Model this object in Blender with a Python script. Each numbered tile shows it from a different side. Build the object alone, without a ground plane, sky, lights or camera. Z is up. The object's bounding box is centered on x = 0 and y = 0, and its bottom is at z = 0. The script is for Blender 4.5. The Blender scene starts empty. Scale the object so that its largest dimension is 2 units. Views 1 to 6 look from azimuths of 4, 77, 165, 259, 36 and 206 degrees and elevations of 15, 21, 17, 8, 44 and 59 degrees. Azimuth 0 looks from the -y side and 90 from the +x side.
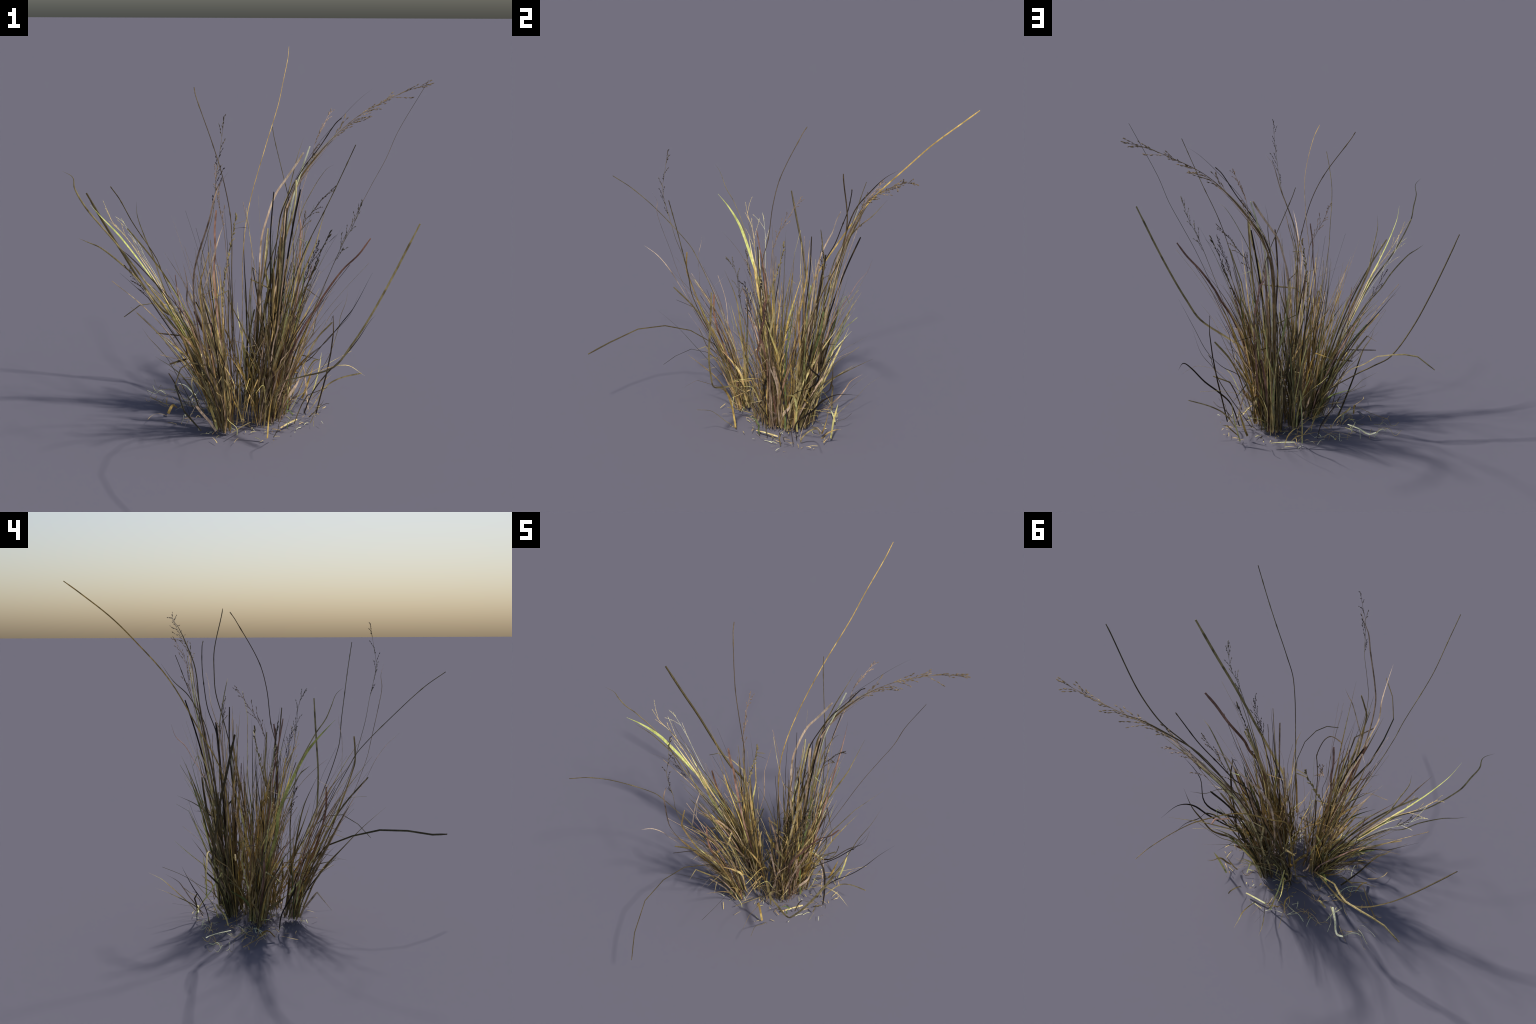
# A clump of dry meadow grass: several tufts of folded leaf blades, long jointed
# stalks, drooping seed heads and a litter of broken straw round the foot.
import bpy, math, random
from mathutils import Vector

rnd = random.Random(41)

# ------------------------------------------------------------------ materials
def lin(h):
    out = []
    for i in (0, 2, 4):
        c = int(h[i:i + 2], 16) / 255
        out.append(c / 12.92 if c <= 0.04045 else ((c + 0.055) / 1.055) ** 2.4)
    g = sum(out) / 3
    return (*[min(0.9, k * (c * 0.94 + g * 0.06)) for c, k in zip(out, (1.5, 1.46, 1.4))], 1)

def plant_material(name, colours, scale=7.0, translucent=0.18, rough=0.62, stain=0.6):
    """Blotches of several tones that drift along a blade, plus fine fibre grain."""
    m = bpy.data.materials.new(name)
    m.use_nodes = True
    nt = m.node_tree
    nt.nodes.clear()
    N, L = nt.nodes.new, nt.links.new
    out = N('ShaderNodeOutputMaterial')
    tc = N('ShaderNodeTexCoord')
    info = N('ShaderNodeObjectInfo')
    off = N('ShaderNodeMath'); off.operation = 'MULTIPLY'; off.inputs[1].default_value = 37.0
    L(info.outputs['Random'], off.inputs[0])
    add = N('ShaderNodeVectorMath'); add.operation = 'ADD'
    L(tc.outputs['Object'], add.inputs[0]); L(off.outputs[0], add.inputs[1])
    n1 = N('ShaderNodeTexNoise'); n1.inputs['Scale'].default_value = scale
    n1.inputs['Detail'].default_value = 3; n1.inputs['Roughness'].default_value = 0.6
    L(add.outputs[0], n1.inputs['Vector'])
    # shift the whole blade toward one end of the ramp by its own random number
    sh = N('ShaderNodeMath'); sh.operation = 'MULTIPLY_ADD'
    sh.inputs[1].default_value = 0.56; sh.inputs[2].default_value = -0.28
    L(info.outputs['Random'], sh.inputs[0])
    sm = N('ShaderNodeMath'); sm.operation = 'ADD'; sm.use_clamp = True
    L(n1.outputs['Fac'], sm.inputs[0]); L(sh.outputs[0], sm.inputs[1])
    ramp = N('ShaderNodeValToRGB')
    els = ramp.color_ramp.elements
    k = len(colours)
    while len(els) < k:
        els.new(0.5)
    for i, c in enumerate(colours):
        els[i].position = 0.24 + 0.52 * i / (k - 1)
        els[i].color = lin(c)
    L(sm.outputs[0], ramp.inputs[0])
    n2 = N('ShaderNodeTexNoise'); n2.inputs['Scale'].default_value = 130
    n2.inputs['Detail'].default_value = 2
    mp = N('ShaderNodeMapping'); mp.inputs['Scale'].default_value = (1, 1, 0.22)
    L(add.outputs[0], mp.inputs[0]); L(mp.outputs[0], n2.inputs['Vector'])
    g = N('ShaderNodeMapRange'); g.inputs['From Min'].default_value = 0.3; g.inputs['From Max'].default_value = 0.7
    g.inputs['To Min'].default_value = 0.72; g.inputs['To Max'].default_value = 1.2
    L(n2.outputs['Fac'], g.inputs['Value'])
    mul = N('ShaderNodeMix'); mul.data_type = 'RGBA'; mul.blend_type = 'MULTIPLY'
    mul.inputs['Factor'].default_value = 1
    L(ramp.outputs[0], mul.inputs['A']); L(g.outputs[0], mul.inputs['B'])
    # scattered dark weathered stretches
    n3 = N('ShaderNodeTexNoise'); n3.inputs['Scale'].default_value = 15
    n3.inputs['Detail'].default_value = 4
    L(add.outputs[0], n3.inputs['Vector'])
    w = N('ShaderNodeMapRange'); w.inputs['From Min'].default_value = 0.36; w.inputs['From Max'].default_value = 0.47
    w.inputs['To Min'].default_value = stain; w.inputs['To Max'].default_value = 0.0
    L(n3.outputs['Fac'], w.inputs['Value'])
    st = N('ShaderNodeMix'); st.data_type = 'RGBA'
    L(w.outputs[0], st.inputs['Factor']); L(mul.outputs['Result'], st.inputs['A'])
    st.inputs['B'].default_value = lin('43361f')
    mul = st
    b = N('ShaderNodeBsdfPrincipled')
    b.inputs['Roughness'].default_value = rough
    b.inputs['Specular IOR Level'].default_value = 0.25
    L(mul.outputs['Result'], b.inputs['Base Color'])
    bump = N('ShaderNodeBump'); bump.inputs['Strength'].default_value = 0.25
    bump.inputs['Distance'].default_value = 0.002
    L(n2.outputs['Fac'], bump.inputs['Height']); L(bump.outputs[0], b.inputs['Normal'])
    if translucent:
        t = N('ShaderNodeBsdfTranslucent')
        L(mul.outputs['Result'], t.inputs['Color'])
        mx = N('ShaderNodeMixShader'); mx.inputs[0].default_value = translucent
        L(b.outputs[0], mx.inputs[1]); L(t.outputs[0], mx.inputs[2])
        L(mx.outputs[0], out.inputs[0])
    else:
        L(b.outputs[0], out.inputs[0])
    return m

LOOK = {
    'straw':  plant_material('dry_straw',   ['76633e', 'a68d58', 'c4a96f', 'd8c188']),
    'tan':    plant_material('pinkish_tan', ['74624f', '9d8670', 'b79f88', 'c8b49c']),
    'olive':  plant_material('olive_brown', ['4b432c', '716644', '918459', 'a8996e']),
    'dark':   plant_material('dark_brown',  ['1c1812', '302820', '473c2a', '665739']),
    'red':    plant_material('red_brown',   ['4a352f', '6e5044', '906c5c', 'a88779']),
    'green':  plant_material('faded_green', ['4f5f3a', '6c7b46', '89925e', '9b9367']),
    'lime':   plant_material('pale_green',  ['848748', 'a0aa58', 'b4ba6e', 'c4bc7c'], stain=0.2),
    'cream':  plant_material('bleached_cream', ['cdb67e', 'e0ce98', 'f0e2b4'], stain=0.15),
    'gold':   plant_material('golden_yellow', ['86703a', 'b89b52', 'd2b566', 'e3ca82'], stain=0.5),
    'umber':  plant_material('umber_chaff', ['4c4130', '6f6049', '8d7b5e', 'a59273']),
    'grey':   plant_material('grey_brown',  ['3d382f', '5a5447', '767061']),
}

# ------------------------------------------------------------------- geometry
root = bpy.data.objects.new('grass_clump', None)
bpy.context.scene.collection.objects.link(root)
root['label'] = 'tall clump of dry yellowish brown wild grass with seed heads'
root['category'] = 'grass'

class Mesh:
    def __init__(self):
        self.v, self.f = [], []

def smooth_path(pts, per=5, sharp=False):
    """Centripetal-like Catmull-Rom through the control points."""
    P = [Vector(p) for p in pts]
    if sharp or len(P) < 3:
        out = []
        for a, b in zip(P[:-1], P[1:]):
            for i in range(per):
                out.append(a.lerp(b, i / per))
        return out + [P[-1]]
    out = []
    for i in range(len(P) - 1):
        p1, p2 = P[i], P[i + 1]
        p0 = P[i - 1] if i else p1 + (p1 - p2)
        p3 = P[i + 2] if i + 2 < len(P) else p2 + (p2 - p1)
        d = (p2 - p1).length
        m1 = (p2 - p0) * (d / max((p2 - p0).length, 1e-6))
        m2 = (p3 - p1) * (d / max((p3 - p1).length, 1e-6))
        for j in range(per):
            t = j / per
            out.append(p1 * (2 * t**3 - 3 * t * t + 1) + m1 * (t**3 - 2 * t * t + t)
                       + p2 * (3 * t * t - 2 * t**3) + m2 * (t**3 - t * t))
    return out + [P[-1]]

def frames(path, roll, twist):
    T = []
    for i in range(len(path)):
        d = path[min(i + 1, len(path) - 1)] - path[max(i - 1, 0)]
        T.append(d.normalized() if d.length > 1e-9 else Vector((0, 0, 1)))
    ref = Vector((math.cos(roll), math.sin(roll), 0.0))
    side = (ref - T[0] * ref.dot(T[0])).normalized()
    F = []
    for i, t in enumerate(T):
        side = side - t * side.dot(t)
        side = side.normalized() if side.length > 1e-6 else t.orthogonal().normalized()
        a = twist * i / max(len(T) - 1, 1)
        s = side * math.cos(a) + t.cross(side) * math.sin(a)
        F.append((s, t.cross(s)))
    return F

def add_sweep(mesh, path, F, section):
    """Sweep a closed section; section(u) gives a list of (side, up) offsets."""
    n0 = len(mesh.v)
    n = len(path)
    k = None
    for i, (p, (s, u)) in enumerate(zip(path, F)):
        ring = section(i / (n - 1))
        k = len(ring)
        for a, b in ring:
            mesh.v.append(p + s * a + u * b)
    for i in range(n - 1):
        for j in range(k):
            a = n0 + i * k + j
            b = n0 + i * k + (j + 1) % k
            mesh.f.append((a, b, b + k, a + k))
    mesh.f.append(tuple(n0 + j for j in reversed(range(k))))
    mesh.f.append(tuple(n0 + (n - 1) * k + j for j in range(k)))

def leaf_section(w, fold, blunt, base=0.75, full=0.62):
    def f(u):
        grow = min(1.0, base + (1 - base) * u / 0.3)
        if blunt:
            taper = 1.0 if u < 0.97 else 0.75
        else:
            taper = max(0.07, 1 - max(0.0, (u - full) / (1 - full)) ** 1.4)
        h = 0.5 * w * grow * taper
        return [(-h, h * fold), (0, -0.16 * h), (h, h * fold), (0, 0.16 * h)]
    return f

def tube_section(r, tip=0.45, sides=6, joints=()):
    def f(u):
        q = r * (1 + (tip - 1) * u)
        for j in joints:
            q *= 1 + 0.55 * max(0.0, 1 - abs(u - j) / 0.012)
        return [(q * math.cos(2 * math.pi * i / sides), q * math.sin(2 * math.pi * i / sides))
                for i in range(sides)]
    return f

def make_object(name, mesh, look, parent=root, stuff=False):
    me = bpy.data.meshes.new(name)
    me.from_pydata([tuple(v) for v in mesh.v], [], mesh.f)
    me.materials.append(LOOK[look])
    me.polygons.foreach_set('use_smooth', [True] * len(me.polygons))
    me.update()
    me.set_sharp_from_angle(angle=math.radians(55))
    ob = bpy.data.objects.new(name, me)
    bpy.context.scene.collection.objects.link(ob)
    ob.parent = parent
    if stuff:
        ob['kind'] = 'stuff'
    return ob

def leaf(pts, width=0.006, look='olive', blunt=False, fold=0.22, roll=None, twist=None,
         sharp=False, base=0.75, into=None, name='leaf'):
    path = smooth_path(pts, 5 if len(pts) > 5 else 6, sharp)
    F = frames(path, rnd.uniform(0, 6.28) if roll is None else roll,
               rnd.uniform(-1.3, 1.3) if twist is None else twist)
    m = into or Mesh()
    add_sweep(m, path, F, leaf_section(width, fold, blunt, base))
    if into is None:
        return make_object(name, m, look)

def stalk(pts, radius=0.0024, look='straw', tip=0.5, joints=(), sharp=False, into=None, name='stalk'):
    path = smooth_path(pts, 10 if joints else 6, sharp)
    F = frames(path, 0.3, 0)
    m = into or Mesh()
    add_sweep(m, path, F, tube_section(radius, tip, 6, joints))
    if into is None:
        return make_object(name, m, look)

def spikelet(mesh, p, d, length, r):
    """A slim pointed grain: spindle with four rings."""
    d = d.normalized()
    s = d.orthogonal().normalized()
    path = [p + d * (length * t) for t in (0, 0.18, 0.45, 0.75, 1)]
    F = [(s, d.cross(s))] * 5
    R = {0: 0.3, 0.25: 0.85, 0.5: 1.0, 0.75: 0.7, 1.0: 0.12}
    add_sweep(mesh, path, F, lambda u: [(r * R[round(u * 4) / 4] * math.cos(a), r * R[round(u * 4) / 4] * math.sin(a))
                                        for a in (0, 1.26, 2.51, 3.77, 5.03)])

def seed_head(pts, look='dark', length=0.3, branches=12, grain=0.012, reach=0.09, radius=0.0017,
              stem_look=None, seed=0, thick=0.0022):
    """Stalk plus a loose panicle on its last `length` metres."""
    r = random.Random(seed * 7 + 3)
    path = smooth_path(pts, 8)
    axis = Mesh()
    add_sweep(axis, path, frames(path, 0.3, 0), tube_section(radius, 0.35, 5))
    grains = Mesh()
    # arc length measured back from the tip
    acc, dist = 0.0, [0.0]
    for a, b in zip(reversed(path[:-1]), reversed(path[1:])):
        acc += (b - a).length
        dist.append(acc)
    rev = list(reversed(path))
    def at(s):
        for i in range(len(dist) - 1):
            if dist[i + 1] >= s:
                t = (s - dist[i]) / max(dist[i + 1] - dist[i], 1e-9)
                return rev[i].lerp(rev[i + 1], t), (rev[i] - rev[i + 1]).normalized()
        return rev[-1], (rev[-2] - rev[-1]).normalized()
    for i in range(4):
        p, d = at(0.004 + 0.009 * i)
        o = Vector((r.uniform(-1, 1), r.uniform(-1, 1), r.uniform(-1, 1)))
        spikelet(grains, p, d + o * 0.55, grain * r.uniform(0.8, 1.2), thick)
    for b in range(branches):
        s0 = length * (0.1 + 0.9 * (b + r.uniform(0, 0.6)) / branches)
        p, d = at(s0)
        o = d.cross(Vector((r.uniform(-1, 1), r.uniform(-1, 1), r.uniform(-1, 1)))).normalized()
        bl = reach * r.uniform(0.45, 1.1) * (0.5 + 0.5 * min(1, s0 / length * 1.6))
        spread = r.uniform(0.12, 0.5)
        q = [p]
        dd = (d + o * spread).normalized()
        for k in range(3):
            q.append(q[-1] + dd * bl / 3)
            dd = (dd + o * r.uniform(-0.12, 0.2) + Vector((0, 0, -0.06))).normalized()
        bp = smooth_path(q, 3)
        add_sweep(axis, bp, frames(bp, 0, 0), tube_section(0.0008, 0.6, 4))
        k = 0.25
        while k < 1.02:
            i = min(len(bp) - 2, int(k * (len(bp) - 1)))
            dl = bp[i + 1] - bp[i]
            j = Vector((r.uniform(-1, 1), r.uniform(-1, 1), r.uniform(-1, 1))) * 0.35
            spikelet(grains, bp[i], dl.normalized() + j, grain * r.uniform(0.7, 1.25), thick * r.uniform(0.7, 1.1))
            k += grain * 1.25 / max(bl, 0.02)
    ob = make_object('seed_head', axis, stem_look or look)
    make_object('spikelet', grains, look, parent=ob, stuff=True)
    return ob

# ------------------------------------------------------- tall jointed stalks
leaf([(-.07, .15, .02), (-.06, .18, .45), (-.06, .22, .79), (-.04, .33, 1.01), (.03, .48, 1.28),
      (.09, .66, 1.49), (.11, .77, 1.60), (.13, .92, 1.72), (.132, .995, 1.775)],
     0.0065, 'gold', True, roll=1.2, twist=0, name='stalk')
stalk([(-.06, -.02, .02), (-.08, -.05, .4), (-.09, -.07, .76), (-.09, -.06, .93), (-.10, -.03, 1.05),
       (-.14, 0, 1.23), (-.19, .05, 1.37), (-.28, .18, 1.57), (-.292, .21, 1.61)],
      0.0022, 'dark', .85, (.5, .74, .85, .97))
stalk([(-.12, -.12, .02), (-.2, -.18, .33), (-.30, -.28, .64), (-.36, -.37, .85), (-.38, -.42, .94),
       (-.44, -.59, 1.13), (-.46, -.72, 1.25), (-.472, -.82, 1.32)],
      0.0016, 'olive', 1.2, (.5, .66, .84))
stalk([(.13, .15, .02), (.19, .22, .6), (.18, .28, .95), (.16, .31, 1.06), (.13, .35, 1.17), (.08, .42, 1.35), (.07, .44, 1.40)],
      0.0020, 'olive', .8, (.6, .8))
stalk([(.08, .18, .02), (.08, .19, .5), (.12, .22, .97), (.17, .26, 1.11), (.23, .27, 1.22), (.31, .27, 1.33), (.38, .26, 1.44), (.41, .25, 1.47)],
      0.0028, 'dark', .75, (.6, .78, .97))
leaf([(.15, .0, .02), (.27, .05, .5), (.42, .10, .87), (.49, .13, 1.03), (.56, .16, 1.17), (.62, .16, 1.29), (.67, .15, 1.42), (.77, .09, 1.62), (.79, .08, 1.66)],
     0.0055, 'dark', True, roll=1.2, twist=0, name='stalk')
stalk([(.05, -.06, .02), (.08, -.18, .25), (.15, -.36, .6), (.21, -.48, .88), (.26, -.51, 1.03), (.33, -.55, 1.19), (.38, -.58, 1.31), (.44, -.62, 1.46)],
      0.0022, 'olive', .85, (.55, .7, .82, .93))

# ----------------------------------------------------------------- seed heads
seed_head([(.1, .19, .02), (.1, .22, .5), (.13, .29, .95), (.18, .31, 1.11), (.25, .32, 1.22), (.34, .32, 1.33),
           (.43, .33, 1.42), (.51, .35, 1.48), (.62, .37, 1.54), (.73, .38, 1.59), (.845, .38, 1.625)],
          'umber', .58, 26, .016, .13, .0025, seed=1, thick=.0027)
for dx, dy, dz, n in ((.012, .0, .0, 0), (-.015, .012, -.012, 1), (.0, -.014, -.022, 2), (.014, .014, .012, 1)):
    leaf([(.1 + dx, .19 + dy, .02), (.1 + dx, .22 + dy, .5), (.13 + dx, .29 + dy, .95), (.18 + dx, .31 + dy, 1.11 + dz),
          (.25 + dx, .32 + dy, 1.22 + dz), (.34 + dx, .325 + dy, 1.33 + dz), (.43 + dx, .33 + dy, 1.42 + dz),
          (.51 + dx, .35 + dy, 1.48 + dz)][:8 - n], .008, 'tan' if n != 1 else 'straw', fold=.5)
seed_head([(.1, .2, .02), (.15, .27, .7), (.2, .31, 1.0), (.27, .35, 1.26), (.29, .36, 1.35), (.32, .38, 1.41), (.36, .42, 1.49)],
          'tan', .35, 12, .014, .09, seed=2)
seed_head([(-.12, -.14, .02), (-.15, -.28, .4), (-.18, -.43, .78), (-.18, -.48, .95), (-.15, -.52, 1.06), (-.12, -.55, 1.17),
           (-.10, -.59, 1.34), (-.085, -.58, 1.44), (-.07, -.565, 1.56)],
          'dark', .42, 10, .012, .08, .0016, stem_look='olive', seed=3, thick=.002)
seed_head([(.12, -.02, .02), (.25, -.15, .5), (.37, -.26, .87), (.42, -.29, 1.0), (.45, -.30, 1.06), (.47, -.32, 1.12), (.49, -.36, 1.19)],
          'grey', .34, 13, .011, .09, seed=4)
seed_head([(.1, .15, .02), (.13, .15, .4), (.19, .17, .8), (.24, .18, .97), (.29, .16, 1.04), (.33, .15, 1.1), (.385, .13, 1.16)],
          'dark', .3, 12, .011, .08, seed=5)
seed_head([(-.08, .03, .02), (-.1, 0, .5), (-.13, 0, .95), (-.16, .05, 1.07), (-.18, .11, 1.16), (-.19, .17, 1.25)],
          'tan', .34, 11, .012, .08, seed=6)
seed_head([(.12, -.03, .02), (.18, -.06, .4), (.25, -.1, .7), (.31, -.14, .88), (.36, -.165, 1.01)],
          'grey', .38, 22, .020, .03, .0026, seed=7, thick=.0034)
leaf([(.35, -.15, .95), (.338, -.15, .985)], .005, 'grey')
leaf([(.355, -.16, .96), (.39, -.18, 1.0)], .004, 'grey')
seed_head([(-.1, .02, .02), (-.13, -.04, .4), (-.14, -.03, .6), (-.12, .02, .8), (-.09, .05, .97), (-.08, .05, 1.03)],
          'olive', .46, 26, .022, .025, .003, seed=8, thick=.004)
leaf([(-.085, .05, .985), (-.05, .05, 1.0), (-.03, .05, 1.005)], .005, 'olive')
leaf([(-.088, .05, .965), (-.05, .05, .97), (-.025, .05, .968)], .005, 'olive')
seed_head([(.1, -.04, .02), (.16, -.1, .4), (.24, -.18, .75), (.313, -.238, .986)],
          'dark', .26, 12, .010, .09, seed=9)
seed_head([(-.17, .06, .02), (-.3, .03, .4), (-.45, -.01, .72), (-.59, -.01, .92), (-.65, -.03, 1.0), (-.68, -.04, 1.07)],
          'cream', .34, 5, .008, .16, .0022, seed=10, thick=.0012)
seed_head([(-.17, .05, .02), (-.32, .04, .45), (-.45, .04, .7), (-.56, .06, .88), (-.63, .06, 1.0)],
          'cream', .25, 4, .007, .14, seed=11, thick=.0011)
seed_head([(-.18, .05, .02), (-.35, .0, .4), (-.5, -.03, .65), (-.6, -.05, .8)],
          'dark', .2, 8, .009, .06, seed=12)

# -------------------------------------------------- leaves that stand out
# trailing and broken outer leaves
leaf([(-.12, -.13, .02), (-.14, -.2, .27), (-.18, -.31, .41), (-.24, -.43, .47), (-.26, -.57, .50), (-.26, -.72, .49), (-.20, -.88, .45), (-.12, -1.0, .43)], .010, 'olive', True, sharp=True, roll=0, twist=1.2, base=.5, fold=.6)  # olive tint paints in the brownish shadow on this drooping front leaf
leaf([(.1, -.03, .03), (.13, -.15, .22), (.17, -.25, .32), (.25, -.31, .37), (.386, -.40, .455), (.46, -.43, .57), (.53, -.45, .70), (.62, -.46, .89), (.72, -.47, 1.12)], .013, 'olive', True, base=.9, roll=.2, twist=0, fold=.6)
leaf([(-.13, .06, .02), (-.2, .15, .2), (-.33, .27, .35), (-.40, .32, .41), (-.49, .33, .46), (-.60, .33, .61), (-.69, .32, .77), (-.77, .30, .92), (-.85, .28, 1.08)], .013, 'olive', True, roll=.3, twist=0, base=.6, fold=.6)
leaf([(-.13, .07, .02), (-.22, .16, .22), (-.31, .23, .36), (-.36, .29, .41), (-.41, .34, .47), (-.49, .36, .48), (-.55, .37, .48), (-.62, .38, .465), (-.71, .40, .39)], .009, 'olive', True, sharp=True, roll=.8, twist=.9, base=.5, fold=.5)
leaf([(.03, -.05, .02), (.1, -.2, .3), (.12, -.31, .45), (.11, -.39, .51), (.08, -.47, .52), (.05, -.55, .47), (.005, -.61, .40)], .0045, 'olive', True, sharp=True)
leaf([(.05, -.06, .03), (.12, -.22, .26), (.163, -.353, .337), (.185, -.454, .39), (.195, -.545, .349)], .005, 'straw', sharp=True)
leaf([(.257, .08, .012), (.30, .06, .14), (.37, .09, .23), (.45, .11, .31), (.52, .13, .40), (.57, .19, .46), (.61, .29, .47)], .009, 'dark')
leaf([(.317, .045, .03), (.34, .02, .15), (.36, -.01, .25), (.38, -.04, .38), (.39, -.07, .50), (.385, -.10, .594), (.37, -.12, .56)], .009, 'dark', sharp=True)
leaf([(.17, .08, .02), (.21, .18, .20), (.29, .17, .28), (.37, .21, .37), (.43, .20, .44), (.48, .19, .51), (.52, .17, .64)], .009, 'dark')
leaf([(.16, .05, .02), (.24, .05, .28), (.36, .11, .39), (.44, .13, .49), (.49, .06, .59), (.57, .06, .76)], .010, 'dark')
leaf([(.2, .12, .02), (.36, .1, .28), (.42, .16, .44), (.43, .22, .48), (.46, .30, .54), (.47, .40, .59)], .007, 'olive')
leaf([(.12, .0, .02), (.3, -.04, .42), (.37, -.07, .58), (.433, -.085, .669)], .006, 'straw')
leaf([(.15, .02, .02), (.3, -.02, .26), (.45, -.05, .33), (.543, -.067, .285)], .004, 'straw')
leaf([(.245, .223, .03), (.26, .23, .07), (.30, .24, .21)], .011, 'gold', base=1)
leaf([(.292, .263, .025), (.325, .262, .16), (.34, .275, .268)], .010, 'gold', base=1)
leaf([(.19, .10, .02), (.23, .08, .12), (.26, .07, .22), (.30, .04, .31), (.33, 0, .335)], .011, 'gold', base=1)
leaf([(-.30, .08, .012), (-.33, .08, .09), (-.39, .06, .23), (-.42, .04, .30), (-.46, .01, .37), (-.50, 0, .42), (-.53, -.02, .48)], .010, 'olive', base=1)
leaf([(.09, -.226, .022), (.1, -.25, .16), (.12, -.29, .27), (.165, -.36, .337)], .011, 'gold', base=1)
# left-hand spray
leaf([(-.17, .06, .02), (-.27, .03, .32), (-.37, 0, .52), (-.43, 0, .65), (-.52, -.04, .81), (-.60, -.08, .94), (-.64, -.11, 1.0), (-.68, -.15, 1.06), (-.71, -.20, 1.12)], .015, 'lime', roll=math.pi / 2, twist=-.2, base=.5)
leaf([(-.16, .06, .02), (-.27, .03, .33), (-.36, .0, .52), (-.44, -.01, .68), (-.51, -.03, .81), (-.57, -.04, .91)], .010, 'cream', roll=1.4, twist=.2)
leaf([(-.15, .06, .02), (-.26, .04, .33), (-.37, .02, .54), (-.47, .01, .74), (-.54, .02, .86)], .007, 'cream', roll=1.4, twist=.2)
leaf([(-.18, .06, .02), (-.34, .0, .45), (-.50, -.05, .72), (-.63, -.05, .90), (-.74, -.10, 1.06), (-.77, -.14, 1.13), (-.79, -.16, 1.19), (-.79, -.18, 1.24), (-.83, -.20, 1.27)], .008, 'olive', roll=.2, twist=0)
leaf([(-.16, .05, .02), (-.3, .02, .42), (-.42, -.03, .66), (-.51, -.09, .80), (-.56, -.15, .88), (-.60, -.20, .93)], .007, 'tan')
leaf([(-.15, .05, .02), (-.28, .0, .4), (-.41, -.02, .66), (-.47, 0, .83), (-.50, -.03, .93), (-.53, -.05, 1.04), (-.53, -.06, 1.11)], .006, 'olive')
leaf([(-.18, .06, .02), (-.33, .01, .4), (-.46, -.02, .60), (-.55, 0, .72), (-.61, -.02, .79), (-.71, -.04, .88), (-.77, -.05, .91), (-.81, -.06, .93)], .008, 'olive', roll=.2, twist=0)
leaf([(-.2, .06, .02), (-.32, .05, .32), (-.34, .06, .47), (-.35, .04, .55), (-.37, .02, .74)], .011, 'red', True, roll=1.2, twist=.2)
leaf([(-.12, -.12, .02), (-.15, -.22, .3), (-.16, -.26, .42), (-.16, -.29, .51), (-.16, -.31, .61), (-.16, -.31, .72)], .010, 'red', True, roll=1.2, twist=.2)
leaf([(-.12, -.13, .02), (-.18, -.3, .37), (-.22, -.45, .68), (-.24, -.50, .77), (-.23, -.55, .86), (-.23, -.61, .94), (-.23, -.68, 1.0)], .007, 'tan')
leaf([(-.12, -.14, .02), (-.18, -.3, .38), (-.21, -.44, .69), (-.21, -.51, .87), (-.19, -.54, .97), (-.13, -.60, 1.15), (-.11, -.62, 1.23), (-.09, -.62, 1.29), (-.05, -.65, 1.35)], .007, 'tan')
leaf([(-.11, -.12, .02), (-.17, -.28, .42), (-.19, -.38, .75), (-.17, -.39, .83), (-.13, -.40, .97), (-.11, -.39, 1.04), (-.09, -.39, 1.09)], .006, 'tan')
leaf([(-.13, -.13, .02), (-.18, -.3, .42), (-.19, -.45, .83), (-.17, -.46, .91), (-.15, -.46, .98)], .008, 'straw', True)
# middle and right-hand sprays
leaf([(-.09, .03, .02), (-.15, .0, .4), (-.18, -.02, .75), (-.17, -.04, .88), (-.17, -.06, .98), (-.16, -.08, 1.08)], .010, 'red', True)
leaf([(.07, .17, .02), (.03, .18, .5), (.03, .2, .86), (.07, .22, 1.02), (.10, .24, 1.10), (.14, .25, 1.16), (.20, .25, 1.25), (.23, .26, 1.30)], .010, 'tan', True)
leaf([(.1, .18, .02), (.1, .22, .6), (.14, .27, 1.0), (.18, .36, 1.18), (.20, .44, 1.26), (.23, .50, 1.35)], .006, 'olive')
leaf([(.1, .19, .02), (.12, .24, .6), (.17, .28, 1.02), (.22, .32, 1.2), (.26, .34, 1.32)], .008, 'cream', True)
leaf([(.1, .17, .02), (.14, .2, .6), (.22, .19, 1.0), (.28, .16, 1.14), (.34, .13, 1.24), (.373, .118, 1.264)], .006, 'olive')
leaf([(.12, .0, .02), (.16, -.05, .3), (.25, -.15, .55), (.31, -.15, .65), (.34, -.16, .71), (.42, -.16, .83), (.49, -.18, .91), (.54, -.18, .985)], .013, 'red', True, roll=.4, twist=.3)
leaf([(.15, .1, .02), (.2, .2, .5), (.22, .26, .70), (.22, .34, .84), (.22, .38, .91), (.21, .43, .96), (.21, .455, 1.03)], .010, 'red', roll=.2)
leaf([(.1, .1, .02), (.12, .06, .5), (.14, .05, .85), (.19, .04, 1.06), (.20, .05, 1.13), (.20, .065, 1.20)], .009, 'straw', True)
leaf([(.1, .15, .02), (.11, .18, .5), (.13, .2, .8), (.145, .22, 1.04)], .012, 'dark', True)
leaf([(.11, .14, .02), (.12, .16, .5), (.14, .18, .8), (.15, .188, 1.023)], .011, 'tan', True)
leaf([(.09, -.03, .02), (.12, -.08, .5), (.15, -.12, .85), (.165, -.146, 1.11)], .010, 'olive', True)

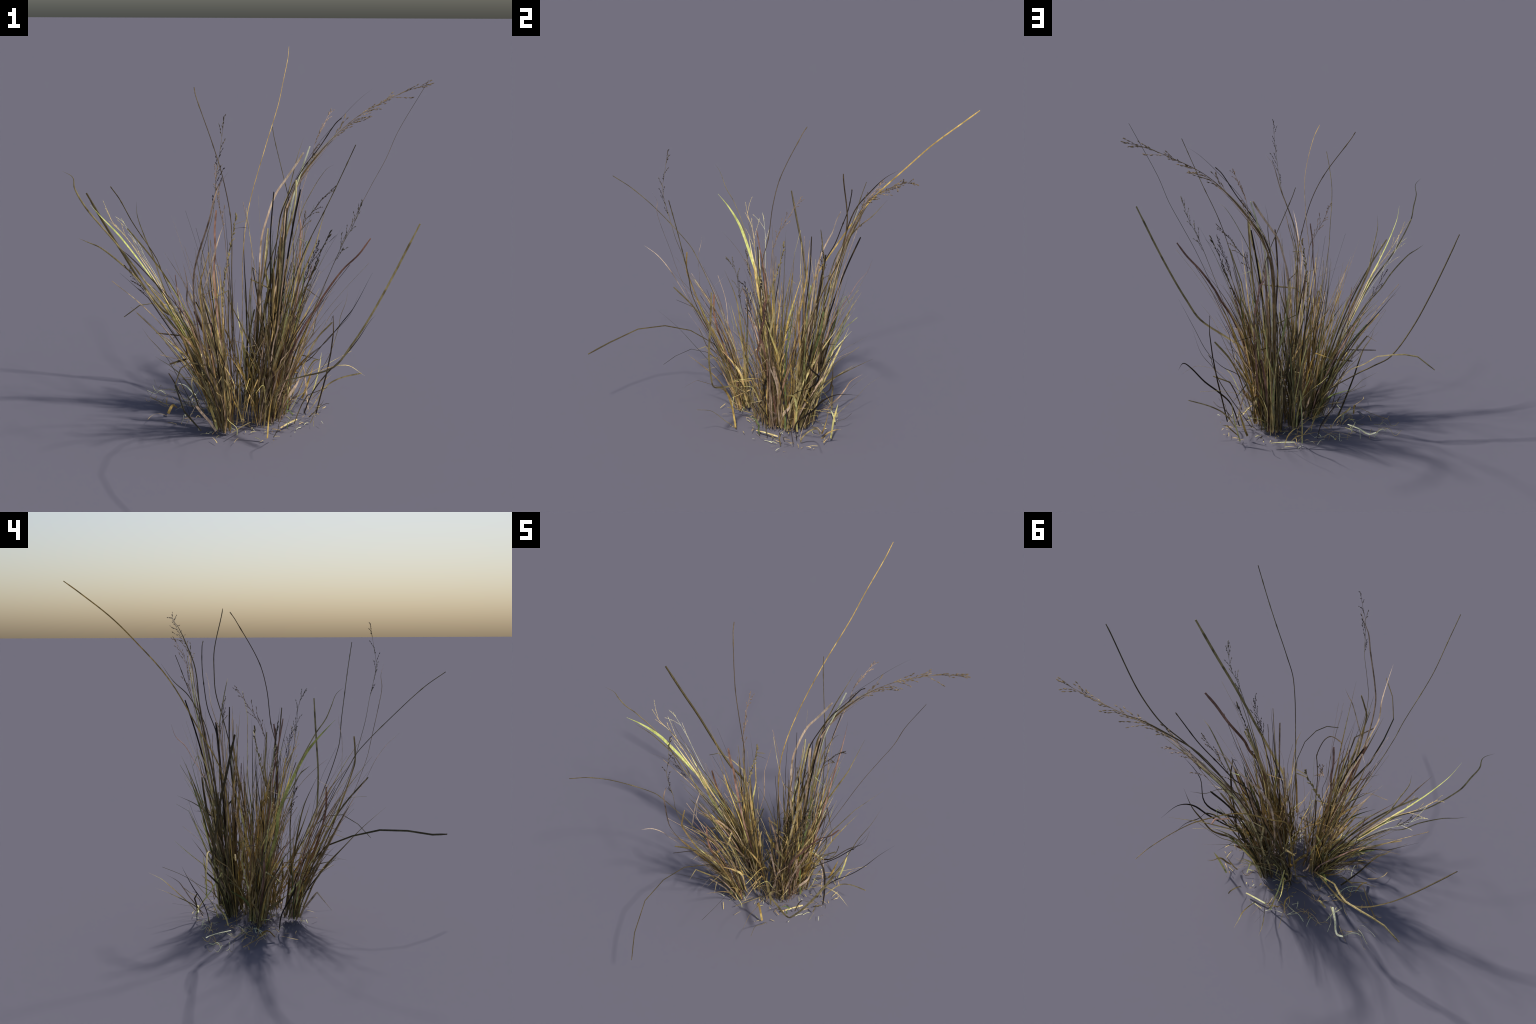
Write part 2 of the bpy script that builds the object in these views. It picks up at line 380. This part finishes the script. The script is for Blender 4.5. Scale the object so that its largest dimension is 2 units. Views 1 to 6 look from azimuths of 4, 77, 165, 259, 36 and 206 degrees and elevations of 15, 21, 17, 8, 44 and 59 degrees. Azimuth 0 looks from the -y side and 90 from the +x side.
# inner leaves: rise almost straight from the crown, then arch to their tip
def arching_leaf(foot, tip, width, look, blunt=False, arch=1.9):
    pts = []
    for k in range(7):
        t = k / 6
        q = 0.35 * t + 0.65 * t ** arch
        pts.append((foot[0] + (tip[0] - foot[0]) * q, foot[1] + (tip[1] - foot[1]) * q,
                    .02 + (tip[2] - .02) * (t + .05 * math.sin(math.pi * t))))
    return leaf(pts, width, look, blunt)

arching_leaf((.09, .17), (.126, .261, .876), .010, 'dark', True)
arching_leaf((.12, -.02), (.412, -.25, 1.055), .005, 'olive')
arching_leaf((-.12, -.14), (-.098, -.529, .977), .006, 'straw')
arching_leaf((.1, -.03), (.172, -.138, 1.116), .006, 'dark')
arching_leaf((-.12, -.13), (-.18, -.432, .841), .006, 'olive')
arching_leaf((-.09, .06), (-.141, .077, 1.085), .007, 'grey')
arching_leaf((.12, .18), (.19, .287, .486), .012, 'red', True)
arching_leaf((-.13, -.14), (-.227, -.378, .691), .010, 'red', True)
arching_leaf((.1, -.02), (.168, -.218, .893), .008, 'tan', True)
arching_leaf((.12, .17), (.242, .321, .891), .006, 'straw')
arching_leaf((.16, .14), (.27, .328, .624), .006, 'dark')
arching_leaf((-.18, .06), (-.582, -.041, .977), .008, 'olive', True)
arching_leaf((.1, .15), (.22, .176, 1.134), .008, 'dark', True)
arching_leaf((.1, .18), (.222, .376, 1.156), .008, 'dark', True)
arching_leaf((.17, .12), (.349, .36, .503), .007, 'olive')
arching_leaf((-.03, .17), (-.063, .345, .664), .006, 'olive')
leaf([(.1, .18, .02), (.1, .22, .6), (.16, .3, 1.08), (.29, .31, 1.32), (.42, .35, 1.47), (.5, .38, 1.55), (.566, .413, 1.60)], .006, 'dark')

# ------------------------------------------------------- the mass of each tuft
def tuft(centre, radius, count, slope, spread, heights, looks, width=(.005, .011), kinked=.2, wisps=0):
    """Blades rising from one crown; slope is the mean sideways run per metre of rise."""
    fine, rest = {}, {}
    for i in range(count + wisps):
        wisp = i >= count
        a, q = rnd.uniform(0, 6.283), radius * math.sqrt(rnd.random())
        bx, by = centre[0] + q * math.cos(a), centre[1] + q * math.sin(a)
        stray = 2.0 if rnd.random() < .14 else 1
        sx = rnd.gauss(slope[0], stray * spread[0]) + 1.2 * (bx - centre[0])
        sy = rnd.gauss(slope[1], stray * spread[1]) + 1.2 * (by - centre[1])
        h = heights[0] + (heights[1] - heights[0]) * rnd.random() ** 1.1
        lean = math.hypot(sx, sy)
        h *= 1 / (1 + 0.45 * lean * lean)
        bend = rnd.uniform(0.2, 0.75)
        z0 = rnd.uniform(.008, .04)
        wob = rnd.uniform(.006, .03)
        wa = rnd.uniform(0, 6.28)
        pts = []
        n = 6
        for k in range(n):
            t = k / (n - 1)
            run = h * ((1 - bend) * t + bend * t ** 2.1)
            pts.append([bx + sx * run + wob * math.sin(wa + 5 * t) * t,
                        by + sy * run + wob * math.cos(wa * 1.7 + 6 * t) * t,
                        z0 + (h - z0) * (t - 0.10 * lean * t ** 3)])
        bent = rnd.random() < .3
        if bent:
            k = rnd.choice((2, 3, 4))
            for j in range(2):
                pts[k][j] += rnd.uniform(-.03, .03)
        if not wisp and rnd.random() < kinked:
            # snapped blade: the end folds over
            k = rnd.choice((3, 4))
            bent = True
            d = Vector((sx, sy, 0)) + Vector((rnd.uniform(-.5, .5), rnd.uniform(-.5, .5), rnd.uniform(-.6, .3)))
            d = d.normalized() * rnd.uniform(.05, .16)
            pts = pts[:k + 1] + [[pts[k][j] + d[j] for j in range(3)]]
        look = rnd.choice(looks)
        if wisp:
            stalk(pts, rnd.uniform(.0007, .0014), tip=.4, into=fine.setdefault(look, Mesh()))
        elif rnd.random() < .22:
            stalk(pts, rnd.uniform(.0016, .0026), look, tip=.5)
        else:
            single = sum(o.name.startswith('leaf') for o in root.children) < 300
            leaf(pts, rnd.uniform(*width), look, into=None if single else rest.setdefault(look, Mesh()), blunt=rnd.random() < .18, base=rnd.uniform(.6, 1), sharp=bent)
    for look, m in rest.items():
        make_object('leaves', m, look, stuff=True)
    for look, m in fine.items():
        make_object('wispy_stem', m, look, stuff=True)

DRY = ['straw'] * 6 + ['olive'] * 6 + ['tan'] * 3 + ['gold'] * 2 + ['dark'] * 2 + ['red'] + ['green']
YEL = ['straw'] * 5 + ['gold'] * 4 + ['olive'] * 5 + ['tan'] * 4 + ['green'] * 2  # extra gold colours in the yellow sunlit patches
DULL = ['olive'] * 8 + ['dark'] * 3 + ['tan'] * 3 + ['straw'] * 4 + ['red'] + ['green'] * 2
# short wide old sheaths round the crowns
for c, n, sl in (((-.12, -.14), 7, (-.22, -.25)), ((-.16, .06), 8, (-.35, 0)), ((.1, 0), 9, (.2, -.1)),
                 ((.16, .08), 5, (.22, .1)), ((.1, .17), 9, (.1, .15)), ((-.02, .12), 4, (0, .1))):
    tuft(c, .05, n, sl, (.22, .22), (.18, .5), YEL + ['tan'] * 4, width=(.010, .018), kinked=.1)

tuft((.09, -.03), .05, 9, (.20, -.10), (.08, .06), (.8, 1.1), DRY, width=(.004, .008), wisps=6)
tuft((-.13, .04), .05, 14, (-.10, -.03), (.07, .07), (.8, 1.1), DRY, width=(.004, .008), wisps=6)
tuft((-.12, -.14), .045, 38, (-.12, -.36), (.08, .10), (.4, 1.0), DRY, wisps=14)
tuft((-.12, -.13), .045, 9, (-.30, -.15), (.12, .12), (.3, .7), YEL, wisps=8)
tuft((-.17, .06), .05, 40, (-.46, -.05), (.10, .10), (.4, .95), DRY, wisps=14)
tuft((-.15, .05), .045, 32, (-.13, -.02), (.09, .09), (.45, .95), YEL, wisps=12)
tuft((.05, -.04), .045, 16, (.08, -.10), (.08, .10), (.3, .75), DRY, wisps=8)
tuft((.10, -.01), .05, 38, (.22, -.12), (.09, .10), (.45, 1.0), DRY, wisps=14)
tuft((.14, .07), .05, 22, (.19, .05), (.11, .11), (.35, .95), DRY, wisps=10)
tuft((.10, .16), .06, 60, (.08, .08), (.09, .09), (.5, 1.15), DULL, wisps=18)
tuft((-.02, .165), .03, 28, (.14, .10), (.10, .10), (.4, 1.05), DULL, wisps=10)
tuft((.0, .05), .1, 8, (.0, .0), (.16, .16), (.2, .45), YEL, wisps=4)
tuft((-.10, .03), .06, 9, (-.15, -.42), (.12, .12), (.3, .65), YEL, width=(.007, .013))
tuft((.05, -.07), .05, 8, (.08, -.12), (.14, .14), (.25, .6), YEL, wisps=6)
tuft((-.03, .17), .04, 10, (-.2, .42), (.15, .12), (.3, .6), YEL)
# strands that bridge the gap between the front and rear crowns
tuft((-.05, -.07), .06, 5, (-.05, -.15), (.22, .26), (.3, .75), DRY, width=(.004, .009), wisps=6)
# single short blades standing apart round the rim
for x, y in ((.16, .29), (.05, .33), (-.01, .33), (.28, .2), (.31, .1), (.27, .0), (.1, -.21), (-.05, -.23), (.2, -.1),
             (-.28, .08), (-.27, -.03), (-.2, .2), (-.1, .28)):
    q = math.hypot(x, y - .05)
    tuft((x, y), .035, rnd.choice((1, 2)), (.45 * x / q, .45 * (y - .05) / q), (.25, .25), (.14, .46), YEL + ['olive'] * 3 + ['dark'] * 2,
         width=(.004, .010), kinked=.15)
# low bent blades splaying out of the foot on every side
for k in range(12):
    a = k * 6.283 / 12 + rnd.uniform(-.15, .15)
    tuft((-.01 + .19 * math.cos(a), .05 + .17 * math.sin(a)), .05, 1, (.8 * math.cos(a), .8 * math.sin(a)),
         (.35, .35), (.1, .34), YEL + ['olive'] * 4, width=(.003, .008), kinked=.25, wisps=1)
tuft((.02, .04), .15, 12, (.0, .0), (.36, .36), (.35, .8), DRY, width=(.003, .007), kinked=.3, wisps=10)

# ------------------------------------------------------------- litter of straw
def straw(pts, width, look):
    path = smooth_path(pts, 4)
    m = Mesh()
    add_sweep(m, path, frames(path, .4, .4), leaf_section(width, .3, True, 1))
    return make_object('broken_straw', m, look)

straw([(.146, -.12, .028), (.185, -.07, .030), (.224, -.017, .026)], .009, 'cream')
straw([(-.309, .221, .032), (-.35, .29, .036), (-.383, .35, .032), (-.42, .354, .04)], .010, 'cream')
straw([(.021, .343, .029), (.08, .337, .033), (.145, .33, .032)], .008, 'cream')
straw([(-.419, .014, .02), (-.40, .05, .05), (-.385, .09, .02)], .014, 'gold')
straw([(-.544, .198, .023), (-.47, .12, .03), (-.42, .06, .045)], .006, 'straw')
straw([(-.012, .362, .028), (-.02, .33, .09), (-.03, .28, .16), (-.035, .22, .26)], .008, 'gold')
bits = {}
for i in range(34):
    # curled strands on the shaded side
    x, y = rnd.uniform(-.52, -.18), rnd.uniform(-.02, .36)
    a, l = rnd.uniform(0, 6.283), rnd.uniform(.05, .16)
    c = rnd.uniform(-1.2, 1.2)
    pts = [(x, y, rnd.uniform(.006, .03))]
    for k in range(4):
        a += c / 3
        pts.append((pts[-1][0] + l / 4 * math.cos(a), pts[-1][1] + l / 4 * math.sin(a), rnd.uniform(.006, .05)))
    leaf(pts, rnd.uniform(.0015, .004), blunt=True, base=1, into=bits.setdefault(rnd.choice(('straw', 'cream', 'olive')), Mesh()))
for i in range(200):
    a = rnd.uniform(0, 6.283)
    r = .06 + .27 * rnd.random() ** .8
    x, y = -.03 + r * 1.2 * math.cos(a), .07 + r * math.sin(a)
    z = rnd.uniform(.003, .03)
    d, l = rnd.uniform(0, 6.283), rnd.uniform(.006, .05)
    look = rnd.choice(('cream', 'gold', 'straw', 'straw', 'olive'))
    m = bits.setdefault(look, Mesh())
    e = (x + l * math.cos(d), y + l * math.sin(d), max(.002, z + rnd.uniform(-.25, .25) * l))
    mid = ((x + e[0]) / 2 + rnd.uniform(-.05, .05) * l, (y + e[1]) / 2 + rnd.uniform(-.05, .05) * l, (z + e[2]) / 2 + .002)
    leaf([(x, y, z), mid, e], rnd.uniform(.0014, .0034), blunt=True, base=1, into=m)
for look, m in bits.items():
    make_object('straw_litter', m, look, stuff=True)
